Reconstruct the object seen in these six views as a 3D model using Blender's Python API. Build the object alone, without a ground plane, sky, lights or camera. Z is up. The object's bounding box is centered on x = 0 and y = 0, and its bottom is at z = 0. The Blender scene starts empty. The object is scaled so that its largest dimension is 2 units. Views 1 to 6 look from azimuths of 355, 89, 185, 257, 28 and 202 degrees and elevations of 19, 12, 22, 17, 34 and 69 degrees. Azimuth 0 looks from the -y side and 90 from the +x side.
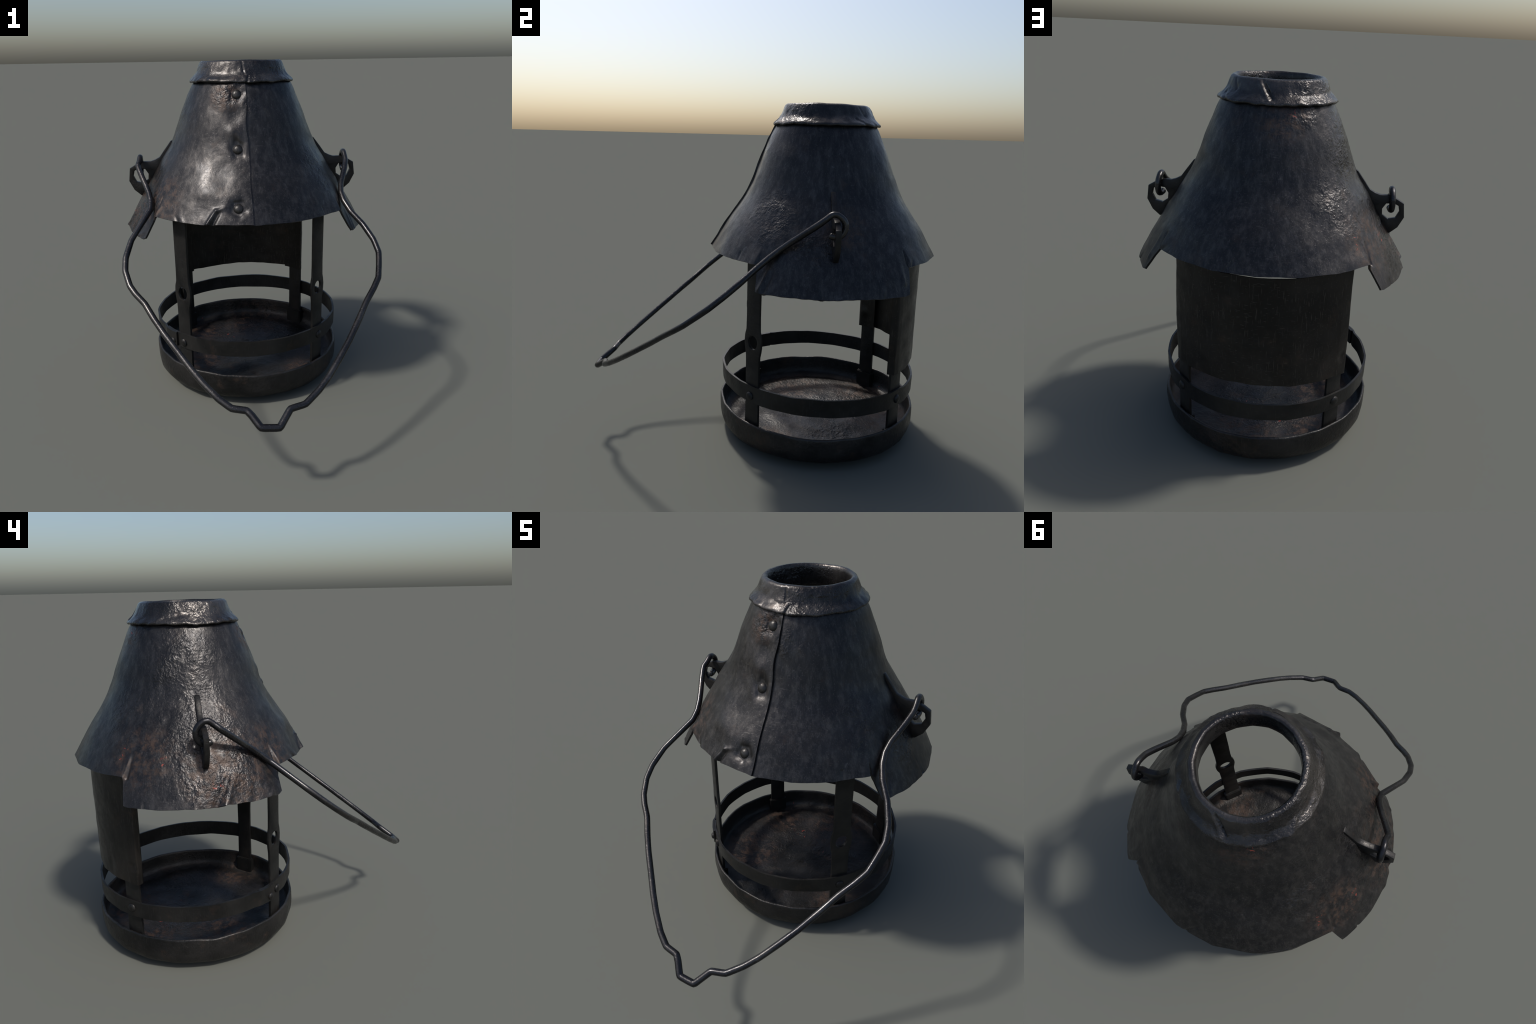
import bpy, bmesh, math, random
import numpy as np
from mathutils import Vector, Matrix, noise

random.seed(7)
AXIS_Y = 0.352            # the lantern's vertical axis stands at x=0, y=AXIS_Y
SIDES = 20                # the sheet-metal rings are beaten into 20 flats
D2R = math.pi / 180.0

# ------------------------------------------------------------------ helpers
def smooth01(t):
    t = np.clip(t, 0.0, 1.0)
    return t * t * (3 - 2 * t)

def fbm(P, scale, seed=0.0, octaves=3):
    """fractal noise (about -1..1) at an array of points"""
    out = np.empty(len(P))
    for i, p in enumerate(P):
        out[i] = noise.fractal(Vector((p[0] * scale + seed, p[1] * scale - seed * 1.7, p[2] * scale + seed * .6)), 1.0, 2.0, octaves)
    return out

def flats(theta_deg):
    """radius factor that turns a circle into a 20-sided ring, corner at -90 degrees"""
    w = 360.0 / SIDES
    a = np.mod(np.asarray(theta_deg) + 90.0, w) - w / 2
    return math.cos(w / 2 * D2R) / np.cos(a * D2R)

def vertex_normals(P, faces):
    F = np.array(faces)
    n = np.cross(P[F[:, 2]] - P[F[:, 0]], P[F[:, 3]] - P[F[:, 1]])
    N = np.zeros_like(P)
    for k in range(4):
        np.add.at(N, F[:, k], n)
    l = np.linalg.norm(N, axis=1, keepdims=True)
    return N / np.maximum(l, 1e-12)

def make_object(name, mesh, parent, material, kind=None):
    o = bpy.data.objects.new(name, mesh)
    bpy.context.scene.collection.objects.link(o)
    o.parent = parent
    if material and not mesh.materials:
        mesh.materials.append(material)
    return o

def sheet_mesh(name, P, S, faces, thick):
    """a sheet of metal: outer face through P, inner face 'thick' behind it, closed rims;
    shading normals come from the smooth shape S."""
    P = np.asarray(P, float); n0 = len(P)
    N = vertex_normals(np.asarray(S, float), faces)
    Q = P - N * (thick if np.isscalar(thick) else np.asarray(thick)[:, None])
    verts = np.vstack([P, Q]); norms = [N, -N]
    F = [tuple(f) for f in faces] + [tuple(i + n0 for i in reversed(f)) for f in faces]
    count = {}
    for f in faces:
        for a, b in zip(f, f[1:] + f[:1]):
            count[(a, b)] = count.get((a, b), 0) + 1
    extra, en = [], []
    base = 2 * n0
    for (a, b) in list(count):
        if (b, a) not in count:
            quad = [P[b], P[a], Q[a], Q[b]]
            fn = np.cross(quad[1] - quad[0], quad[3] - quad[0]); fn = fn / max(np.linalg.norm(fn), 1e-12)
            extra += quad; en += [fn] * 4
            F.append((base, base + 1, base + 2, base + 3)); base += 4
    if extra:
        verts = np.vstack([verts, np.array(extra)]); norms.append(np.array(en))
    norms = np.vstack(norms)
    me = bpy.data.meshes.new(name)
    me.from_pydata(verts.tolist(), [], F)
    me.shade_smooth()
    me.normals_split_custom_set_from_vertices(norms.tolist())
    me.update()
    return me

def grid_faces(nr, nc, wrap=False):
    f = []
    for i in range(nr - 1):
        for j in range(nc if wrap else nc - 1):
            k = (j + 1) % nc
            f.append([i * nc + j, (i + 1) * nc + j, (i + 1) * nc + k, i * nc + k])
    return f

def revolve_mesh(name, profile, ncol, shape, flat=1.0):
    """closed loop or open profile of (r, z) turned round the axis; shape(theta, r, z) -> r, z, theta"""
    nr = len(profile)
    th = np.arange(ncol) * 360.0 / ncol - 90.0
    P = []; S = []
    for r, z in profile:
        rr, zz, tt = shape(th, np.full(ncol, r), np.full(ncol, z))
        f = 1 - (1 - flats(tt)) * flat
        c, s = np.cos(tt * D2R), np.sin(tt * D2R)
        P.append(np.c_[rr * f * c, rr * f * s, zz]); S.append(np.c_[rr * c, rr * s, zz])
    return np.vstack(P), np.vstack(S)

def plain_mesh(name, P, S, faces, sharp=40):
    me = bpy.data.meshes.new(name)
    me.from_pydata(np.asarray(P).tolist(), [], faces)
    me.shade_smooth()
    if S is not None:
        me.normals_split_custom_set_from_vertices(vertex_normals(np.asarray(S), faces).tolist())
    me.update()
    return me

def sharp_by_angle(me, deg=35):
    bm = bmesh.new(); bm.from_mesh(me)
    bmesh.ops.remove_doubles(bm, verts=bm.verts, dist=1e-5)
    bmesh.ops.recalc_face_normals(bm, faces=bm.faces)
    for f in bm.faces:
        f.smooth = True
    for e in bm.edges:
        e.smooth = not (len(e.link_faces) == 2 and e.calc_face_angle(0) > deg * D2R)
    bm.to_mesh(me); bm.free()

def plate_mesh(name, outlines, half, bevel):
    """flat plate cut to the given outlines (first the edge, then holes), with softened edges; lies in XY, thickness along Z"""
    cu = bpy.data.curves.new(name, 'CURVE')
    cu.dimensions = '2D'; cu.fill_mode = 'BOTH'
    cu.extrude = half - bevel; cu.bevel_depth = bevel; cu.bevel_resolution = 1; cu.offset = -bevel
    for pts in outlines:
        sp = cu.splines.new('POLY'); sp.points.add(len(pts) - 1)
        for p, (x, y) in zip(sp.points, pts):
            p.co = (x, y, 0, 1)
        sp.use_cyclic_u = True
    o = bpy.data.objects.new(name, cu)
    bpy.context.scene.collection.objects.link(o)
    dg = bpy.context.evaluated_depsgraph_get()
    me = bpy.data.meshes.new_from_object(o.evaluated_get(dg), depsgraph=dg)
    bpy.data.objects.remove(o); bpy.data.curves.remove(cu)
    me.name = name
    sharp_by_angle(me)
    return me

# ---------------------------------------------------------------- materials
class Tree:
    def __init__(self, name):
        self.m = bpy.data.materials.new(name); self.m.use_nodes = True
        self.t = self.m.node_tree; self.t.nodes.clear()
    def n(self, kind, **kw):
        nd = self.t.nodes.new(kind)
        for k, v in kw.items():
            setattr(nd, k, v)
        return nd
    def link(self, a, b):
        self.t.links.new(a, b)
    def math(self, op, a, b=None, clamp=False):
        nd = self.n('ShaderNodeMath', operation=op, use_clamp=clamp)
        for i, v in enumerate((a, b)):
            if v is None: continue
            if isinstance(v, (int, float)): nd.inputs[i].default_value = v
            else: self.link(v, nd.inputs[i])
        return nd.outputs[0]
    def ramp(self, v, lo, hi, a=0.0, b=1.0):
        nd = self.n('ShaderNodeMapRange', interpolation_type='SMOOTHSTEP')
        self.link(v, nd.inputs[0])
        for i, x in enumerate((lo, hi, a, b)):
            nd.inputs[i + 1].default_value = x
        return nd.outputs[0]
    def noise(self, co, scale, detail=4, rough=.6, stretch=(1, 1, 1), shift=(0, 0, 0), rot=(0, 0, 0), dist=0.0):
        mp = self.n('ShaderNodeMapping')
        mp.inputs['Scale'].default_value = stretch; mp.inputs['Location'].default_value = shift; mp.inputs['Rotation'].default_value = rot
        self.link(co, mp.inputs['Vector'])
        nd = self.n('ShaderNodeTexNoise')
        nd.inputs['Scale'].default_value = scale; nd.inputs['Detail'].default_value = detail
        nd.inputs['Roughness'].default_value = rough; nd.inputs['Distortion'].default_value = dist
        self.link(mp.outputs[0], nd.inputs['Vector'])
        return nd.outputs['Fac']
    def mix(self, fac, a, b):
        nd = self.n('ShaderNodeMix', data_type='RGBA')
        if isinstance(fac, (int, float)): nd.inputs[0].default_value = fac
        else: self.link(fac, nd.inputs[0])
        for i, v in ((6, a), (7, b)):
            if isinstance(v, tuple): nd.inputs[i].default_value = (*v, 1)
            else: self.link(v, nd.inputs[i])
        return nd.outputs[2]
    def blob(self, co, centre, radius, soft=.6):
        """1 inside a ball round 'centre' (object coordinates), fading to 0 at 'radius'"""
        d = self.n('ShaderNodeVectorMath', operation='DISTANCE')
        self.link(co, d.inputs[0]); d.inputs[1].default_value = centre
        return self.ramp(d.outputs['Value'], radius * (1 - soft), radius, 1.0, 0.0)
    def maximum(self, vs):
        r = vs[0]
        for v in vs[1:]:
            r = self.math('MAXIMUM', r, v)
        return r

def polar(theta, r, z):
    return (r * math.cos(theta * D2R), r * math.sin(theta * D2R), z)

def forged_metal(name, dark, pale, metallic, rough, pit=0.25, pit_scale=60, streak=True,
                 rust_at=(), ember_at=(), pit_at=(), rust_amount=.35, scratched=.25, rust=(.050, .026, .015)):
    T = Tree(name)
    co = T.n('ShaderNodeTexCoord').outputs['Object']
    big = T.noise(co, 4.0, 5, .6)
    cloud = T.ramp(big, .36, .66)
    if streak:
        st = T.noise(co, 15.0, 6, .72, stretch=(2.2, 2.2, .12))
        cloud = T.math('ADD', T.math('MULTIPLY', cloud, .28), T.math('MULTIPLY', T.ramp(st, .42, .70), .72))
    col = T.mix(cloud, dark, pale)
    fine = T.noise(co, 85, 4, .7)
    col = T.mix(T.math('MULTIPLY', T.ramp(fine, .55, .8), .2), col, tuple(min(1, c * 1.7) for c in pale))
    # hair-line scratches
    s1 = T.noise(co, 40, 2, .5, stretch=(5, 5, .35), rot=(.5, .3, .2))
    s2 = T.noise(co, 40, 2, .5, stretch=(.4, 5, 5), rot=(.2, .9, .4))
    scratch = T.maximum([T.ramp(s1, .62, .72), T.ramp(s2, .63, .73)])
    col = T.mix(T.math('MULTIPLY', scratch, scratched), col, tuple(min(1, c * 2.2) for c in pale))
    # pale scuffs where handling has polished the scale away
    sc = T.noise(co, 19, 7, .75, shift=(8, 3, 1), dist=.5)
    scuff = T.ramp(sc, .60, .72)
    col = T.mix(T.math('MULTIPLY', scuff, .45), col, tuple(min(1, c * 2.0) for c in pale))
    # brown rust bloom
    rn = T.noise(co, 7.5, 6, .7, shift=(3.1, 1.7, .4))
    rmask = T.math('MULTIPLY', T.ramp(rn, .55, .75), rust_amount)
    if rust_at:
        near = T.maximum([T.blob(co, c, r) for c, r in rust_at])
        rn2 = T.noise(co, 24, 6, .75, shift=(1, 5, 2))
        rmask = T.maximum([rmask, T.math('MULTIPLY', T.math('MULTIPLY', near, T.ramp(rn2, .42, .64)), .8)])
    col = T.mix(rmask, col, rust)
    # flakes of red lead paint
    emask = None
    if ember_at:
        near = T.maximum([T.blob(co, c, r, .9) for c, r in ember_at])
        en = T.noise(co, 48, 4, .6, shift=(7, 2, 9), dist=.6)
        emask = T.ramp(T.math('ADD', en, T.math('MULTIPLY', T.math('SUBTRACT', near, 1.0), .35)), .60, .64)
        col = T.mix(T.math('MULTIPLY', emask, .85), col, (.24, .036, .02))
    # roughness
    rv = T.noise(co, 11, 6, .7, shift=(0, 4, 8))
    ro = T.ramp(rv, .3, .7, rough[0], rough[1])
    ro = T.math('ADD', ro, T.math('MULTIPLY', rmask, .22))
    ro = T.math('SUBTRACT', ro, T.math('MULTIPLY', scuff, .06))
    ro = T.math('ADD', ro, T.math('MULTIPLY', T.math('SUBTRACT', fine, .5), .18))
    me = T.math('SUBTRACT', metallic, T.math('MULTIPLY', rmask, metallic * .75))
    if emask is not None:
        me = T.math('MULTIPLY', me, T.math('SUBTRACT', 1.0, emask))
    if pit_at:
        ro = T.math('SUBTRACT', ro, T.math('MULTIPLY', T.maximum([T.blob(co, c, r, .8) for c, r in pit_at]), .06))
    # relief: pitted skin where the scale has eaten in, fine hammer texture elsewhere
    pn = T.noise(co, pit_scale, 4, .6)
    h = T.math('MULTIPLY', pn, pit)
    if pit_at:
        near = T.maximum([T.blob(co, c, r, .8) for c, r in pit_at])
        deep = T.math('ADD', T.math('MULTIPLY', T.noise(co, pit_scale * 1.0, 2, .5, shift=(2, 2, 2)), .8), T.math('MULTIPLY', T.noise(co, pit_scale * 2.1, 2, .5, shift=(4, 1, 6)), .45))
        patch = T.ramp(T.noise(co, 6, 4, .6, shift=(5, 1, 3)), .38, .62, .25, 1.0)
        h = T.math('ADD', h, T.math('MULTIPLY', T.math('MULTIPLY', T.math('MULTIPLY', near, patch), deep), 1.45))
    h = T.math('ADD', h, T.math('MULTIPLY', T.noise(co, 16, 3, .5), .15))
    h = T.math('ADD', h, T.math('MULTIPLY', scratch, -.03))
    bp = T.n('ShaderNodeBump'); bp.inputs['Strength'].default_value = .55; bp.inputs['Distance'].default_value = .012
    T.link(h, bp.inputs['Height'])
    bs = T.n('ShaderNodeBsdfPrincipled'); out = T.n('ShaderNodeOutputMaterial')
    T.link(col, bs.inputs['Base Color']); T.link(ro, bs.inputs['Roughness']); T.link(me, bs.inputs['Metallic'])
    T.link(bp.outputs[0], bs.inputs['Normal']); T.link(bs.outputs[0], out.inputs[0])
    return T.m

HOOD_METAL = forged_metal('blued_sheet_iron', (.0190, .0190, .0208), (.062, .058, .056), .72, (.30, .45), pit=.13, pit_scale=55,
    rust_at=[(polar(190, .62, 1.13), .30), (polar(215, .60, 1.2), .2), (polar(100, .3, 1.77), .16), (polar(150, .60, 1.22), .22), (polar(-110, .32, 1.75), .12), (polar(5, .5, 1.3), .16)],
    ember_at=[(polar(140, .60, 1.22), .14), (polar(160, .58, 1.2), .12), (polar(185, .66, 1.08), .12), (polar(110, .3, 1.79), .08)],
    pit_at=[(polar(185, .6, 1.2), .42), (polar(170, .4, 1.6), .34), (polar(140, .5, 1.4), .25), (polar(-40, .52, 1.35), .22), (polar(-10, .6, 1.2), .18), (polar(120, .29, 1.78), .12), (polar(-110, .29, 1.76), .12), (polar(-80, .33, 1.7), .10)])
COLLAR_METAL = forged_metal('hammered_collar_iron', (.024, .0235, .025), (.075, .069, .065), .72, (.24, .41), pit=.20, pit_scale=60, streak=False, rust_amount=.6,
    pit_at=[(polar(180, .27, 1.87), .3), (polar(-60, .27, 1.86), .25), (polar(110, .27, 1.86), .25)])
FRAME_METAL = forged_metal('blackened_strap_iron', (.011, .011, .011), (.025, .024, .023), .5, (.34, .52), pit=.16, pit_scale=80, streak=False, rust_amount=.45)
TRAY_METAL = forged_metal('sooty_tray_iron', (.012, .012, .012), (.032, .030, .029), .55, (.30, .52), pit=.5, pit_scale=60, streak=False, rust_amount=.7,
    rust_at=[((.1, .4, .06), .3), ((-.35, -.1, .06), .25), ((.35, -.3, .1), .2), ((-.3, .3, .08), .2)],
    ember_at=[((-.12, .22, .08), .16), ((-.42, .25, .03), .14), ((.1, .1, .08), .08), ((-.3, .45, .1), .12)],
    pit_at=[((-.05, .15, .08), .35), ((.25, .1, .08), .25)])
SHIELD_METAL = forged_metal('dull_shield_iron', (.0100, .0090, .0083), (.0235, .0205, .0180), .45, (.32, .50), pit=.08, pit_scale=70, streak=False, rust_amount=.5, scratched=.95)
WIRE_METAL = forged_metal('drawn_wire_iron', (.028, .028, .031), (.058, .056, .055), .8, (.22, .36), pit=.06, pit_scale=70, streak=False, rust_amount=.25)
RIVET_METAL = forged_metal('rivet_iron', (.030, .029, .028), (.060, .057, .054), .7, (.28, .44), pit=.2, pit_scale=90, streak=False, rust_amount=.4)
EAR_METAL = forged_metal('bracket_iron', (.012, .0118, .0115), (.032, .030, .029), .6, (.32, .50), pit=.18, pit_scale=80, streak=False, rust_amount=.6,
    rust_at=[((.60, 0, 1.37), .07), ((-.60, 0, 1.37), .07), ((-.47, 0, 1.43), .08)])

# -------------------------------------------------------------------- thing
lantern = bpy.data.objects.new('iron_lantern', None)
lantern.empty_display_size = .2
lantern.location = (0, AXIS_Y, 0)
bpy.context.scene.collection.objects.link(lantern)
lantern['label'] = 'old blackened iron hand lantern with conical hood and wire handle'
lantern['category'] = 'lantern'

# --------------------------------------------------------------------- hood
HOOD_Z = np.array([.85, .98, 1.12, 1.23, 1.27, 1.37, 1.42, 1.50, 1.66, 1.81, 1.84, 1.88])
HOOD_R = np.array([.788, .720, .645, .580, .556, .482, .450, .414, .356, .287, .268, .245])
def hood_radius(z):
    return sum(np.interp(z + d, HOOD_Z, HOOD_R) for d in (-.03, -.015, 0, .015, .03)) / 5

EDGE_Z = 1.119                                   # lower edge of the front and back
FLAP_Z = .994                                    # lower edge of the two side flaps
FLAPS = [(-36.0, 37.5, -33.4, 33.0), (142.5, 215.5, 145.4, 213.6)]   # (start, end) at EDGE_Z, then at FLAP_Z
SEAM0, SEAM1 = -101.0, 270.0                     # the sheet starts under the seam and ends on top of it
# creases and slits: (theta, z) -> (theta, z), half width in metres, height (negative: groove)
CREASES = [
    (-108.5, 1.185, -113.0, 1.118, .010, .019), (-106.5, 1.18, -110.5, 1.118, .008, -.017), (-104, 1.20, -108.5, 1.185, .010, .009),
    (83, 1.20, 74.4, 1.118, .008, -.006), (-49.5, 1.118, -49.5, 1.16, .004, -.006),
    (192, 1.11, 183.0, .992, .020, .014), (188.0, 1.10, 179.0, .992, .018, -.011), (176, 1.05, 173, .992, .022, .006), (200, 1.06, 198, .992, .02, -.006), (154, 1.02, 154, .992, .005, -.008),
    (143.5, 1.21, 142.5, 1.118, .008, .010), (145, 1.21, 144.0, 1.118, .006, -.010), (-144.2, 1.22, -143.8, 1.118, .005, -.008), (-142.5, 1.2, -142.8, 1.118, .010, .006),
    (-36.5, 1.15, -36.2, 1.118, .006, -.006), (-30, 1.10, -33, 1.01, .010, .008), (-27.5, 1.09, -31, 1.0, .008, -.007),
    (-7, 1.09, -5, 1.0, .007, -.006), (37.5, 1.19, 38.0, 1.118, .006, -.009), (33, 1.16, 31, 1.05, .012, .006), (42, 1.14, 39, 1.118, .01, -.008),
    (-130, 1.14, -127, 1.118, .008, -.006), (-127, 1.14, -124, 1.118, .010, .003), (22, 1.03, 20, .995, .008, -.006), (212, 1.03, 205, 1.0, .01, .006),
]
NOTCHES = [(-36.0, -1), (37.5, 1), (142.5, -1), (215.5, 1)]
HOOD_RIVETS = [(-99.2, 1.760), (-97.8, 1.480), (-96.9, 1.198)]

def segment_distance(th, z, r, crease):
    a0, z0, a1, z1, w, h = crease
    u = np.mod(th - a0 + 180, 360) - 180
    du = np.mod(a1 - a0 + 180, 360) - 180
    x, y = u * D2R * r, z - z0
    ex, ey = du * D2R * r.mean(), z1 - z0
    t = np.clip((x * ex + y * ey) / max(ex * ex + ey * ey, 1e-9), 0, 1)
    return np.hypot(x - t * ex, y - t * ey), t

def hood_points(th, z, lower=None):
    """theta (degrees, unwrapped), z arrays -> polygonal and smooth positions"""
    r = hood_radius(z)
    r = r + .010 * np.abs(np.cos(th * D2R)) ** 1.2 * np.exp(-((z - 1.38) / .07) ** 2) + .0005 * smooth01((1.16 - z) / .08) + .006 * np.clip(-np.cos(th * D2R), 0, 1) * np.exp(-((z - 1.40) / .07) ** 2)   # fuller flanks by the brackets
    rel = np.zeros_like(r)
    seam_in = th - SEAM0                          # degrees from the buried start
    seam_out = SEAM1 - th                         # degrees from the exposed end
    # the exposed lap rides over the buried one
    rel += .009 * smooth01(1 - seam_out / 26.0)
    rel -= .007 * smooth01(1 - seam_in / 14.0)
    # the free edge of the lap gapes between the upper two rivets and is beaten wavy
    edge = np.exp(-(seam_out / 5.5) ** 2)
    rel += edge * (.004 * np.exp(-((z - 1.61) / .065) ** 2) + .0008 * np.sin(z * 47.0))
    rel -= .010 * np.exp(-((z - 1.655) / .05) ** 2 - ((seam_out - 10) / 7) ** 2)
    rel += .007 * np.exp(-((z - 1.565) / .035) ** 2 - ((seam_out - 14) / 6) ** 2)
    rel -= .006 * np.exp(-((z - 1.36) / .07) ** 2 - ((seam_out - 18) / 7) ** 2)
    rel += .008 * np.exp(-((z - 1.27) / .05) ** 2 - ((seam_out - 26) / 8) ** 2)
    for a, zr in HOOD_RIVETS:                     # dished in round every rivet
        ar = a + 360
        dx, dz = (th - ar) * D2R * r, (z - zr) * .9
        around = np.arctan2(dz, dx)
        d = np.hypot(dx, dz) * (1 + .14 * np.sin(2 * around + zr * 9) + .08 * np.sin(5 * around + zr * 31))
        rel += -.014 * np.exp(-(d / .038) ** 2) + .0015 * np.exp(-((d - .062) / .02) ** 2) - .003 * np.exp(-((d - .032) / .007) ** 2)
    base = np.c_[r * np.cos(th * D2R), r * np.sin(th * D2R), z]
    rel += .0040 * fbm(base, 4.5, 2.0, 2)         # hand-beaten unevenness
    rel += .0020 * fbm(base, 9.0, 5.0, 3)
    for notch, side in NOTCHES:                   # torn corners: front and back stand proud of the side flaps
        d = (np.mod(th - notch + 180, 360) - 180) * side
        rel += .009 * np.clip(d / .6, 0, 1) * np.exp(-(d / 8.0) ** 2) * smooth01((1.215 - z) / .09)
        rel -= .004 * np.clip(-d / .6, 0, 1) * np.exp(-(d / 6.0) ** 2) * smooth01((1.19 - z) / .07)
    for c in CREASES:
        d, t = segment_distance(th, z, r, c)
        fade = .35 + .65 * t
        rel += c[5] * np.exp(-(d / c[4]) ** 2) * fade
    rr = r + rel * .85
    zz = z + rel * .45
    f = 1 - (1 - flats(th)) * smooth01((1.84 - z) / .3) * (.8 - .3 * smooth01((1.12 - z) / .05))
    c, s = np.cos(th * D2R), np.sin(th * D2R)
    return np.c_[rr * f * c, rr * f * s, zz], np.c_[rr * c, rr * s, zz]

def hood_edge_drift(th):
    """how far the cut lower edge wanders up or down"""
    return np.array([.004 * noise.noise(Vector((math.cos(a * D2R) * 3.1, math.sin(a * D2R) * 3.1, 4.0))) +
                     .0022 * noise.noise(Vector((math.cos(a * D2R) * 11, math.sin(a * D2R) * 14, 1.0))) for a in th])

cols = sorted(set([round(a, 3) for a in np.arange(SEAM0, SEAM1 + .001, .6)] + [f[k] for f in FLAPS for k in (0, 1)] + [SEAM1]))
cols = np.array(cols)
nc = len(cols)
rowsA = np.r_[np.linspace(1.865, 1.26, 90), np.linspace(1.255, EDGE_Z, 36)]
drift = hood_edge_drift(cols)
TH, ZZ = [], []
for z in rowsA:
    t = float(smooth01(np.array((1.24 - z) / (1.24 - EDGE_Z))))
    lap = np.where(SEAM1 - cols < 8, (SEAM1 - cols) / 8, 1.0)
    pull = -1.2 * math.exp(-((z - 1.61) / .06) ** 2) + .15 * math.sin(z * 23)
    TH.append(cols + pull * (1 - np.clip((SEAM1 - cols) / 14, 0, 1)))
    ZZ.append(np.full(nc, z) + drift * t)
th = np.concatenate(TH); zz = np.concatenate(ZZ)
faces = grid_faces(len(rowsA), nc)
start = len(th)
lastA = (len(rowsA) - 1) * nc
for a0, a1, b0, b1 in FLAPS:
    idx = [j for j in range(nc) if a0 - 1e-4 <= cols[j] <= a1 + 1e-4]
    m = len(idx); c0 = cols[idx]
    prev = [lastA + j for j in idx]
    NB = 24
    u = (c0 - a0) / (a1 - a0)
    for k in range(1, NB + 1):
        t = k / NB
        e0, e1 = a0 + (b0 - a0) * t, a1 + (b1 - a1) * t
        corner = .006 * np.clip(1 - u / .03, 0, 1) + (.011 if a0 > 90 else .007) * np.clip(1 - (1 - u) / .04, 0, 1) ** 1.2
        zb = FLAP_Z + 1.2 * drift[idx] + corner
        z = (EDGE_Z + drift[idx]) * (1 - t) + zb * t
        th = np.r_[th, e0 + u * (e1 - e0)]; zz = np.r_[zz, z]
        cur = list(range(start, start + m)); start += m
        for j in range(m - 1):
            faces.append([prev[j], cur[j], cur[j + 1], prev[j + 1]])
        prev = cur
P, S = hood_points(th, zz)
hood = make_object('hood', sheet_mesh('hood', P, S, faces, .011), lantern, HOOD_METAL)

# ------------------------------------------------------------------- rivets
def rivet_mesh(name, radius, height, ragged):
    rng = random.Random(3)
    prof = [(1.0, -.35), (1.0, .10), (.93, .36), (.76, .68), (.48, .92), (.2, 1.0)]
    n = 14
    V = []; F = []
    for k, (r, h) in enumerate(prof):
        for j in range(n):
            a = 2 * math.pi * j / n
            q = r * radius * (1 + ragged * rng.uniform(-1, 1))
            V.append((q * math.cos(a), q * math.sin(a), h * height))
    for k in range(len(prof) - 1):
        for j in range(n):
            F.append((k * n + j, k * n + (j + 1) % n, (k + 1) * n + (j + 1) % n, (k + 1) * n + j))
    F.append(tuple((len(prof) - 1) * n + j for j in range(n)))
    me = bpy.data.meshes.new(name); me.from_pydata(V, [], F); me.shade_smooth(); me.update()
    return me

def place(o, point, normal, spin=0.0):
    q = Vector(normal).to_track_quat('Z', 'Y')
    o.matrix_local = Matrix.Translation(Vector(point)) @ q.to_matrix().to_4x4() @ Matrix.Rotation(spin, 4, 'Z')

hood_rivet = rivet_mesh('hood_rivet', .0275, .017, .05)
for i, (a, z) in enumerate(HOOD_RIVETS):
    p, s = hood_points(np.array([a + 360, a + 360 + .5, a + 360]), np.array([z, z, z + .01]))
    slope = float(hood_radius(np.array([z - .02]))[0] - hood_radius(np.array([z + .02]))[0]) / .04
    nrm = Vector((math.cos(a * D2R), math.sin(a * D2R), slope)).normalized()
    o = make_object('hood_rivet', hood_rivet, hood, RIVET_METAL)
    place(o, p[0] - np.array(nrm) * .001, nrm, i * .7)

# ------------------------------------------------------------------- collar
collar_profile = [(.220, 1.815), (.211, 1.817), (.207, 1.840), (.205, 1.870), (.205, 1.900), (.208, 1.919), (.216, 1.929), (.227, 1.929), (.237, 1.922),
                  (.243, 1.910), (.249, 1.896), (.255, 1.880), (.261, 1.868), (.270, 1.856), (.280, 1.845), (.289, 1.836), (.297, 1.829),
                  (.302, 1.823), (.302, 1.816), (.296, 1.813), (.286, 1.816), (.270, 1.835), (.255, 1.848), (.235, 1.848), (.226, 1.830)]
COLLAR_SLITS = [(-94, 1.935, -91, 1.865, .004, -.007), (76, 1.935, 91, 1.84, .006, -.013), (72.5, 1.93, 87.5, 1.84, .008, .007), (-86, 1.85, -89, 1.81, .005, -.007),
                (28, 1.85, 40, 1.815, .008, -.007), (150, 1.85, 140, 1.82, .012, .006), (-120, 1.83, -130, 1.83, .010, .008), (38, 1.92, 46, 1.87, .006, -.005)]
def collar_shape(th, r, z):
    z0 = float(z[0]); r0 = float(r[0])
    outer = smooth01((r - .225) / .03)
    P0 = np.c_[r * np.cos(th * D2R), r * np.sin(th * D2R), z]
    rel = .004 * fbm(P0, 6, 3.0, 2) + .0035 * fbm(P0, 22, 8.0, 2) * outer
    for c in COLLAR_SLITS:
        d, t = segment_distance(th, z, np.full_like(r, .27), c)
        rel += c[5] * np.exp(-(d / c[4]) ** 2) * outer
    skirt = smooth01(np.array((r - .262) / .03))
    zz = z + skirt * np.array([.006 * noise.noise(Vector((math.cos(a * D2R) * 2.2, math.sin(a * D2R) * 2.2, 9))) +
                               .005 * noise.noise(Vector((math.cos(a * D2R) * 6, math.sin(a * D2R) * 6, 2))) for a in th])
    top = smooth01((z - 1.88) / .04)
    zz = zz + .003 * skirt + top * (.002 + .003 * np.cos((th + 80) * D2R) + .003 * fbm(P0, 9, 1.0, 1))
    return r + rel, zz, th
NCOL = 360
cp = []
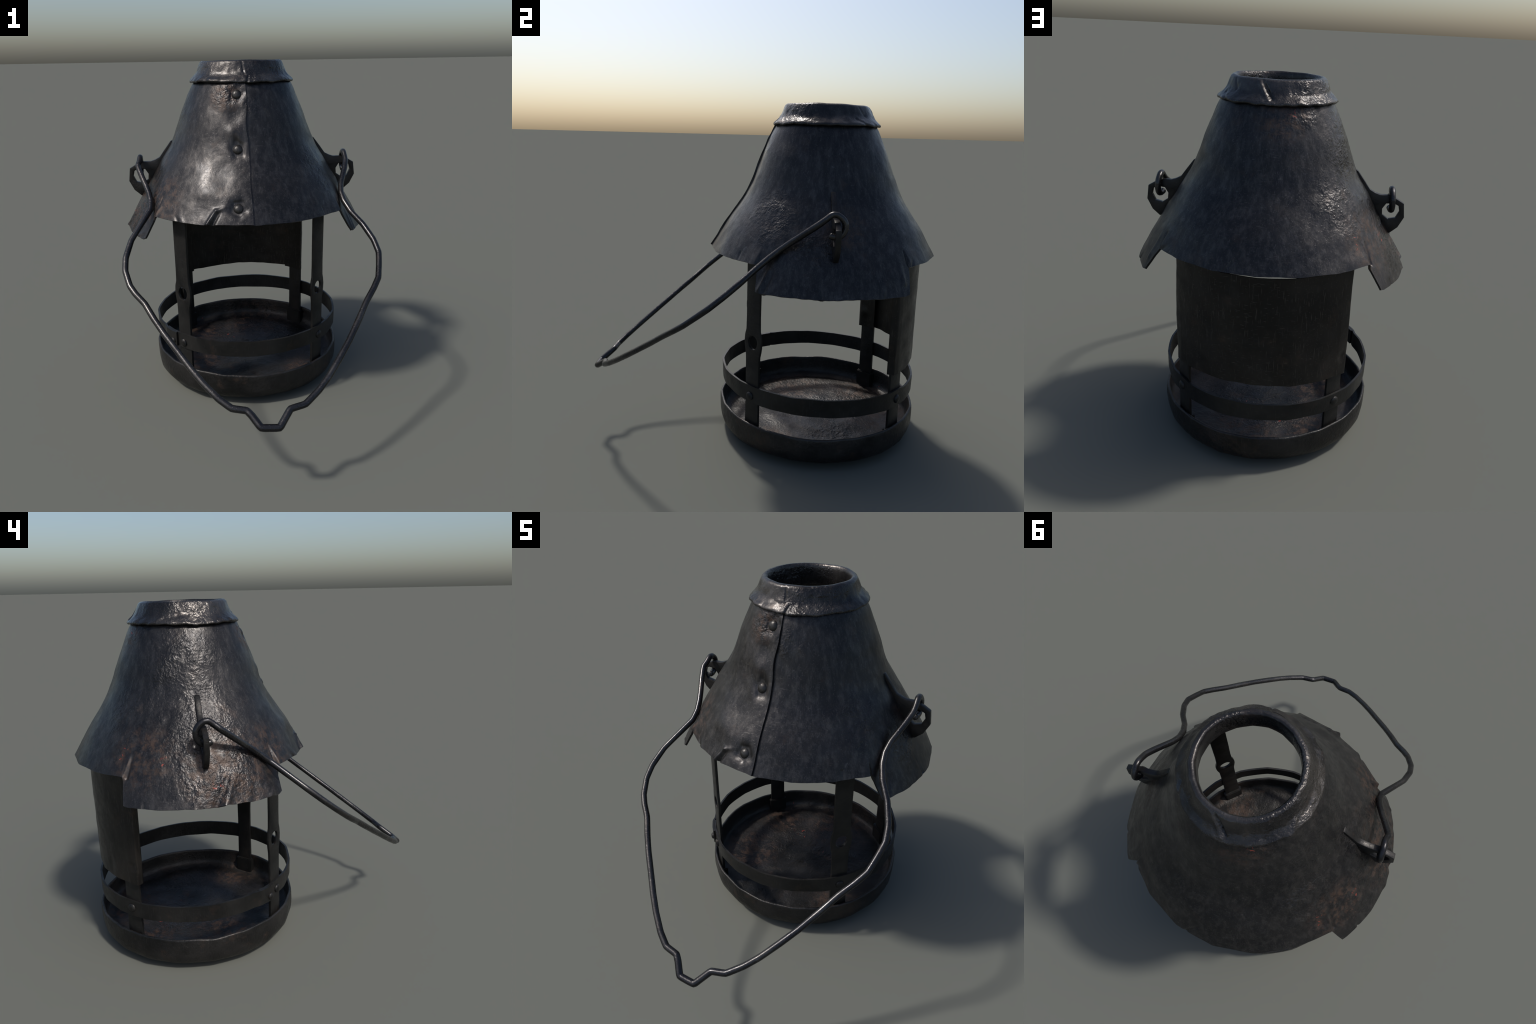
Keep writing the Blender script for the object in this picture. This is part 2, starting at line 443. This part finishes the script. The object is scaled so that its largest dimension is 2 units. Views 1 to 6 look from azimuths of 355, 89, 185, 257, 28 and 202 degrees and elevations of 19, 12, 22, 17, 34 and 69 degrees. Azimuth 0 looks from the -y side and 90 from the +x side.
for (r0, z0), (r1, z1) in zip(collar_profile, collar_profile[1:] + collar_profile[:1]):
    for k in range(2):
        cp.append((r0 + (r1 - r0) * k / 2, z0 + (z1 - z0) * k / 2))
P, S = revolve_mesh('collar', cp, NCOL, collar_shape, .6)
nr = len(cp)
faces = []
for i in range(nr):
    for j in range(NCOL):
        faces.append([i * NCOL + j, i * NCOL + (j + 1) % NCOL, ((i + 1) % nr) * NCOL + (j + 1) % NCOL, ((i + 1) % nr) * NCOL + j])
faces = [list(reversed(f)) for f in faces]
collar = make_object('collar', plain_mesh('collar', P, S, faces), lantern, COLLAR_METAL)

# --------------------------------------------------------------------- tray
tray_profile = [(.0, .002), (.15, .006), (.30, .014), (.44, .026), (.51, .034), (.540, .0375), (.555, .040), (.564, .045), (.572, .053), (.580, .066), (.587, .086), (.590, .110),
                (.591, .160), (.590, .188), (.588, .196), (.582, .199), (.576, .197), (.573, .188), (.572, .160), (.571, .125), (.567, .104), (.557, .088),
                (.540, .080), (.515, .077), (.48, .075), (.44, .074), (.40, .0735), (.36, .073), (.32, .073), (.28, .073), (.24, .073), (.20, .073), (.16, .074), (.12, .074), (.08, .075), (.04, .075), (.0, .075)]
def tray_shape(th, r, z):
    P0 = np.c_[r * np.cos(th * D2R), r * np.sin(th * D2R), z]
    k = np.arange(len(z))
    floor = smooth01((z - .055) / .005) * smooth01((.55 - r) / .04)
    wall = smooth01((r - .53) / .03)
    lump = -.005 + .006 * fbm(P0, 3.6, 4.0, 2) + .003 * np.cos(r * 26.0 + .6) * smooth01(r / .15) + .0035 * fbm(P0, 11, 2.0, 3)
    rel = wall * (.003 * fbm(P0, 4, 6.0, 2) + .001 * fbm(P0, 16, 1.0, 2)) - wall * .0025
    rim = smooth01((z - .17) / .025) * wall
    dent = rim * (-.006 * np.exp(-((np.mod(th + 8 + 180, 360) - 180) / 9) ** 2) - .006 * np.exp(-((np.mod(th - 182 + 180, 360) - 180) / 7) ** 2))
    return np.maximum(r + rel, 0), z + floor * lump + dent + rim * .003 * fbm(P0, 7, 3, 2) - .008 * P0[:, 0] * rim, th
NT = 240
tp = []
for (r0, z0), (r1, z1) in zip(tray_profile[:-1], tray_profile[1:]):
    for k in range(2):
        tp.append((r0 + (r1 - r0) * k / 2, z0 + (z1 - z0) * k / 2))
tp.append(tray_profile[-1])
tp[0] = (.002, 0); tp[-1] = (.002, .075)
P, S = revolve_mesh('tray', tp, NT, tray_shape, .45)
P[:, 2] = np.maximum(P[:, 2], 0.0)
faces = [[f[3], f[2], f[1], f[0]] for f in grid_faces(len(tp), NT, True)]
tray = make_object('tray', plain_mesh('tray', P, S, faces), lantern, TRAY_METAL)

# ------------------------------------------------------------------- straps
STRAP_R = .553           # mid plane of the straps
STRAP_HALF = .0075
def strap_outline(front):
    w = .0485
    rng = random.Random(11)
    z0, z1 = .078, 1.245
    right = [(w, z0), (w + .001, .20), (w, .34), (w - .001, .46), (w, .55)]
    if front:
        right += [(w + .001, .582), (w + .008, .612), (w + .0125, .640), (w + .0130, .668), (w + .009, .698), (w + .001, .728)]
    right += [(w - .001, .80), (w, .93), (w + .001, 1.05), (w, 1.15), (w, z1)]
    left = [(-x + rng.uniform(-.0012, .0012), z) for x, z in reversed(right)]
    return right + left
hole = [(.034 * math.cos(a) * (1 + .06 * math.sin(2 * a)), .658 + .039 * math.sin(a)) for a in [2 * math.pi * k / 20 for k in range(20)]]
front_strap = plate_mesh('strap', [strap_outline(True), hole], STRAP_HALF, .002)
back_strap = plate_mesh('strap', [strap_outline(False)], STRAP_HALF, .002)

def wall_frame(theta, r):
    """frame with Z facing outwards, Y up, at angle theta and radius r"""
    a = theta * D2R
    out = Vector((math.cos(a), math.sin(a), 0)); up = Vector((0, 0, 1)); side = up.cross(out)
    m = Matrix((side, up, out)).transposed().to_4x4()
    m.translation = out * r
    return m

def sleeve_mesh():
    """the folded pocket on the tray wall that grips the foot of a strap"""
    bm = bmesh.new()
    bmesh.ops.create_cube(bm, size=1)
    for v in bm.verts:
        top = v.co.y > 0
        v.co = Vector((v.co.x * .130, .064 + (.110 if top else 0), -.006 + v.co.z * .034))
        if v.co.z < -.01:
            v.co.x *= .88
    bmesh.ops.bevel(bm, geom=list(bm.edges), offset=.005, segments=2, affect='EDGES')
    me = bpy.data.meshes.new('strap_sleeve'); bm.to_mesh(me); bm.free()
    sharp_by_angle(me, 50)
    return me
sleeve = sleeve_mesh()
strap_angles = [-135, -45, 45, 135]
for a in strap_angles:
    o = make_object('strap', front_strap if a < 0 else back_strap, lantern, FRAME_METAL)
    o.matrix_local = wall_frame(a, STRAP_R)
    s = make_object('strap_sleeve', sleeve, o, FRAME_METAL)
    s.matrix_local = Matrix.Identity(4)

# --------------------------------------------------------------- guard band
def band_mesh():
    a0, a1 = -151.0, 220.2                       # the end laps over the start
    col = np.arange(a0, a1 + .01, 1.0); n = len(col); rows = 9
    TH = np.tile(col, rows); V = np.repeat(np.linspace(0, 1, rows), n)
    x, y = .57 * np.cos(TH * D2R), .57 * np.sin(TH * D2R)
    ztop = .403 + .011 * x - .016 * y; zbot = .311 + .006 * x - .017 * y
    z = ztop + (zbot - ztop) * V
    P0 = np.c_[x, y, z]
    wob = .003 * fbm(P0, 5, 1.0, 2)
    r = .577 + wob - .002 * V + np.where(TH > a1 - 15, .0120 * smooth01((TH - (a1 - 15)) / 5), 0)
    z = z + .0028 * fbm(P0 * np.array([1, 1, 0]) + np.array([0, 0, 1.0]), 6, 2.0, 2) * (1 - 2 * V)
    f = 1 - (1 - flats(TH)) * .45
    c, s = np.cos(TH * D2R), np.sin(TH * D2R)
    return sheet_mesh('guard_band', np.c_[r * f * c, r * f * s, z], np.c_[r * c, r * s, z], grid_faces(rows, n), .011)
band = make_object('guard_band', band_mesh(), lantern, FRAME_METAL)
band_rivet = rivet_mesh('band_rivet', .0245, .0115, .03)
for i, (a, z, lift) in enumerate([(-135, .350, .0), (-45, .354, 0), (45, .349, 0), (135, .349, 0), (-143.2, .342, .0115)]):
    o = make_object('band_rivet', band_rivet, band, FRAME_METAL)
    k = 1 - (1 - float(flats(np.array([a]))[0])) * .45
    place(o, polar(a, .5775 * k + lift, z), polar(a, 1, 0), i * .5)
    if lift or i == 4:
        o.scale = (.8, .8, .9)

# ------------------------------------------------------------- back shield
def shield_mesh():
    """curved back plate; both upright edges are folded round the straps"""
    A0, A1 = 40.4, 141.2
    RO, RI = .5790, .5385
    sec = []
    for a in np.linspace(13.0, -1.0, 8): sec.append((A0 + a, RI))
    for k in np.linspace(0, 1, 6): sec.append((A0 - 1.6 + 1.8 * k, RI + .002 + k * (RO - RI - .005)))
    for a in np.linspace(A0 + .6, A1 - .6, 130): sec.append((a, RO))
    for k in np.linspace(1, 0, 6): sec.append((A1 + .6 - .8 * k, RI + .002 + k * (RO - RI - .005)))
    for a in np.linspace(1.0, 12.0, 8): sec.append((A1 - a, RI))
    sec = np.array(sec); n = len(sec); rows = 60
    TH = np.tile(sec[:, 0], rows); R = np.tile(sec[:, 1], rows); V = np.repeat(np.linspace(0, 1, rows), n)
    zb = .497 + .003 * np.sin(TH * 9 * D2R) + .004 * np.array([noise.noise(Vector((a * .12, 3, 0))) for a in TH])
    zb = zb + .004 * np.exp(-((TH - 70) / 14) ** 2)
    zt = 1.078 + .014 * ((TH - 93) / 40) ** 2
    z = zt + (zb - zt) * V
    P0 = np.c_[R * np.cos(TH * D2R), R * np.sin(TH * D2R), z]
    skin = smooth01((R - .56) / .01)
    R = R - skin * (.009 + .005 * V) * np.clip(np.cos((TH - 90) * 2 * D2R), 0, 1) ** .6      # flatter than a full round
    rel = skin * (.004 * fbm(P0, 4.2, 9.0, 2) + .0015 * fbm(P0, 14, 4.0, 2))
    rel += -.009 * np.exp(-((TH - 138) / 2.5) ** 2 - ((z - .60) / .03) ** 2) + skin * -.004 * np.exp(-((TH - 120) / 3) ** 2 - ((z - .56) / .05) ** 2)
    r = R + rel
    f = 1 - (1 - flats(TH)) * .7 * skin
    c, s = np.cos(TH * D2R), np.sin(TH * D2R)
    F = [[q[3], q[2], q[1], q[0]] for q in grid_faces(rows, n)]
    F = [list(q) for q in grid_faces(rows, n)]
    return sheet_mesh('back_shield', np.c_[r * f * c, r * f * s, z], np.c_[r * c, r * s, z], F, .0075)
shield = make_object('back_shield', shield_mesh(), lantern, SHIELD_METAL)

# ---------------------------------------------------------- handle brackets
ear_edge = [(.423, 1.486), (.432, 1.482), (.470, 1.432), (.502, 1.389), (.530, 1.374), (.556, 1.365), (.600, 1.365), (.646, 1.348), (.683, 1.326), (.692, 1.251), (.664, 1.195), (.624, 1.160),
            (.600, 1.172), (.560, 1.240), (.510, 1.310), (.465, 1.375), (.432, 1.440)]
ear_hole = [(.574, 1.291), (.592, 1.320), (.632, 1.324), (.657, 1.311), (.664, 1.281), (.647, 1.246), (.610, 1.237), (.577, 1.259)]
ear_mesh = plate_mesh('handle_bracket', [ear_edge, ear_hole], .0140, .004)
for sx in (1, -1):
    o = make_object('handle_bracket', ear_mesh, lantern, EAR_METAL)
    if sx > 0:
        m = Matrix(((1, 0, 0), (0, 0, -1), (0, 1, 0))).to_4x4()
    else:
        m = Matrix(((-1, 0, 0), (0, 0, 1), (0, 1, 0))).to_4x4()
    m.translation = Vector((0, .001, 0))
    o.matrix_local = m

# ------------------------------------------------------------------- handle
# the bail lies in one tilted plane: z = 1.39 + .782 (y - .324); points are (x, y) in world metres
left_arm = [(-.619, .300), (-.628, .276), (-.602, .210), (-.577, .155), (-.558, .108), (-.546, .060), (-.549, .015), (-.572, -.022), (-.605, -.075), (-.648, -.145),
            (-.674, -.235), (-.673, -.298), (-.646, -.370), (-.617, -.408), (-.568, -.456), (-.523, -.524), (-.472, -.592), (-.411, -.664), (-.348, -.740), (-.293, -.800),
            (-.226, -.862), (-.168, -.901), (-.100, -.912), (-.079, -.932), (-.042, -.978)]
right_arm = [(.042, -.982), (.070, -.950), (.100, -.916), (.172, -.903), (.245, -.853), (.302, -.803), (.368, -.733), (.430, -.664), (.500, -.575), (.555, -.500), (.612, -.436), (.650, -.386),
             (.670, -.320), (.684, -.262), (.672, -.195), (.632, -.110), (.580, -.038), (.553, .025), (.546, .075), (.556, .125), (.598, .218), (.616, .268), (.617, .300)]
def bail_z(y):
    return 1.39 + (y - .324) * .782
def hook(sx):
    # curls over the top of the bracket ring and back through its eye
    return [(sx * .616, .322, 1.389), (sx * .616, .334, 1.394), (sx * .617, .352, 1.393), (sx * .618, .371, 1.381), (sx * .619, .385, 1.366), (sx * .620, .393, 1.349),
            (sx * .621, .393, 1.325), (sx * .621, .384, 1.304), (sx * .621, .370, 1.290), (sx * .619, .350, 1.285), (sx * .616, .330, 1.287), (sx * .614, .318, 1.292)]
path = list(reversed(hook(-1))) + [(x, y, bail_z(y)) for x, y in left_arm] + [(x, y, bail_z(y)) for x, y in right_arm] + hook(1)
path = np.array([(x, y - AXIS_Y, z) for x, y, z in path])
# round every bend a little
def soften(p):
    out = [p[0]]
    for i in range(1, len(p) - 1):
        out += [p[i] * .80 + p[i - 1] * .20, p[i] * .96 + (p[i - 1] + p[i + 1]) * .02, p[i] * .80 + p[i + 1] * .20]
    out.append(p[-1])
    return np.array(out)
pts = soften(path)
for k in range(2):                                # and once more, so that the curl of the hooks runs smooth
    w = np.where(pts[1:-1, 2:] > 1.27, .25, .03)
    keep = np.r_[pts[:1], pts[1:-1] * (1 - 2 * w) + (pts[:-2] + pts[2:]) * w, pts[-1:]]
    mid = (keep[1:] + keep[:-1]) / 2
    pts = np.empty((len(keep) + len(mid), 3)) if k == 0 else keep
    if k == 0:
        pts[0::2] = keep; pts[1::2] = mid
def tube_mesh(name, pts, radius, sides=12):
    n = len(pts); V = []; F = []
    tan = [(Vector(pts[min(i + 1, n - 1)]) - Vector(pts[max(i - 1, 0)])).normalized() for i in range(n)]
    u = tan[0].orthogonal().normalized()
    for i in range(n):
        t = tan[i]; u = (u - t * u.dot(t)).normalized(); v = t.cross(u)
        # stretch the ring across a bend so that the wire keeps its thickness
        for k in range(sides):
            a = 2 * math.pi * k / sides
            V.append(Vector(pts[i]) + (u * math.cos(a) + v * math.sin(a)) * radius[i])
    for i in range(n - 1):
        for k in range(sides):
            F.append((i * sides + k, i * sides + (k + 1) % sides, (i + 1) * sides + (k + 1) % sides, (i + 1) * sides + k))
    F.append(tuple(reversed(range(sides)))); F.append(tuple((n - 1) * sides + k for k in range(sides)))
    me = bpy.data.meshes.new(name); me.from_pydata([tuple(v) for v in V], [], F)
    sharp_by_angle(me, 60)
    return me
rad = np.array([.0163 + .0010 * noise.noise(Vector(p) * 9) for p in pts])
tip = np.exp(-((np.abs(pts[:, 0]) - .0) / .10) ** 2) * (pts[:, 1] < -1.1)
rad += .0015 * tip
rad[0] *= .75; rad[-1] *= .75
handle = make_object('handle', tube_mesh('handle', pts, rad), lantern, WIRE_METAL)
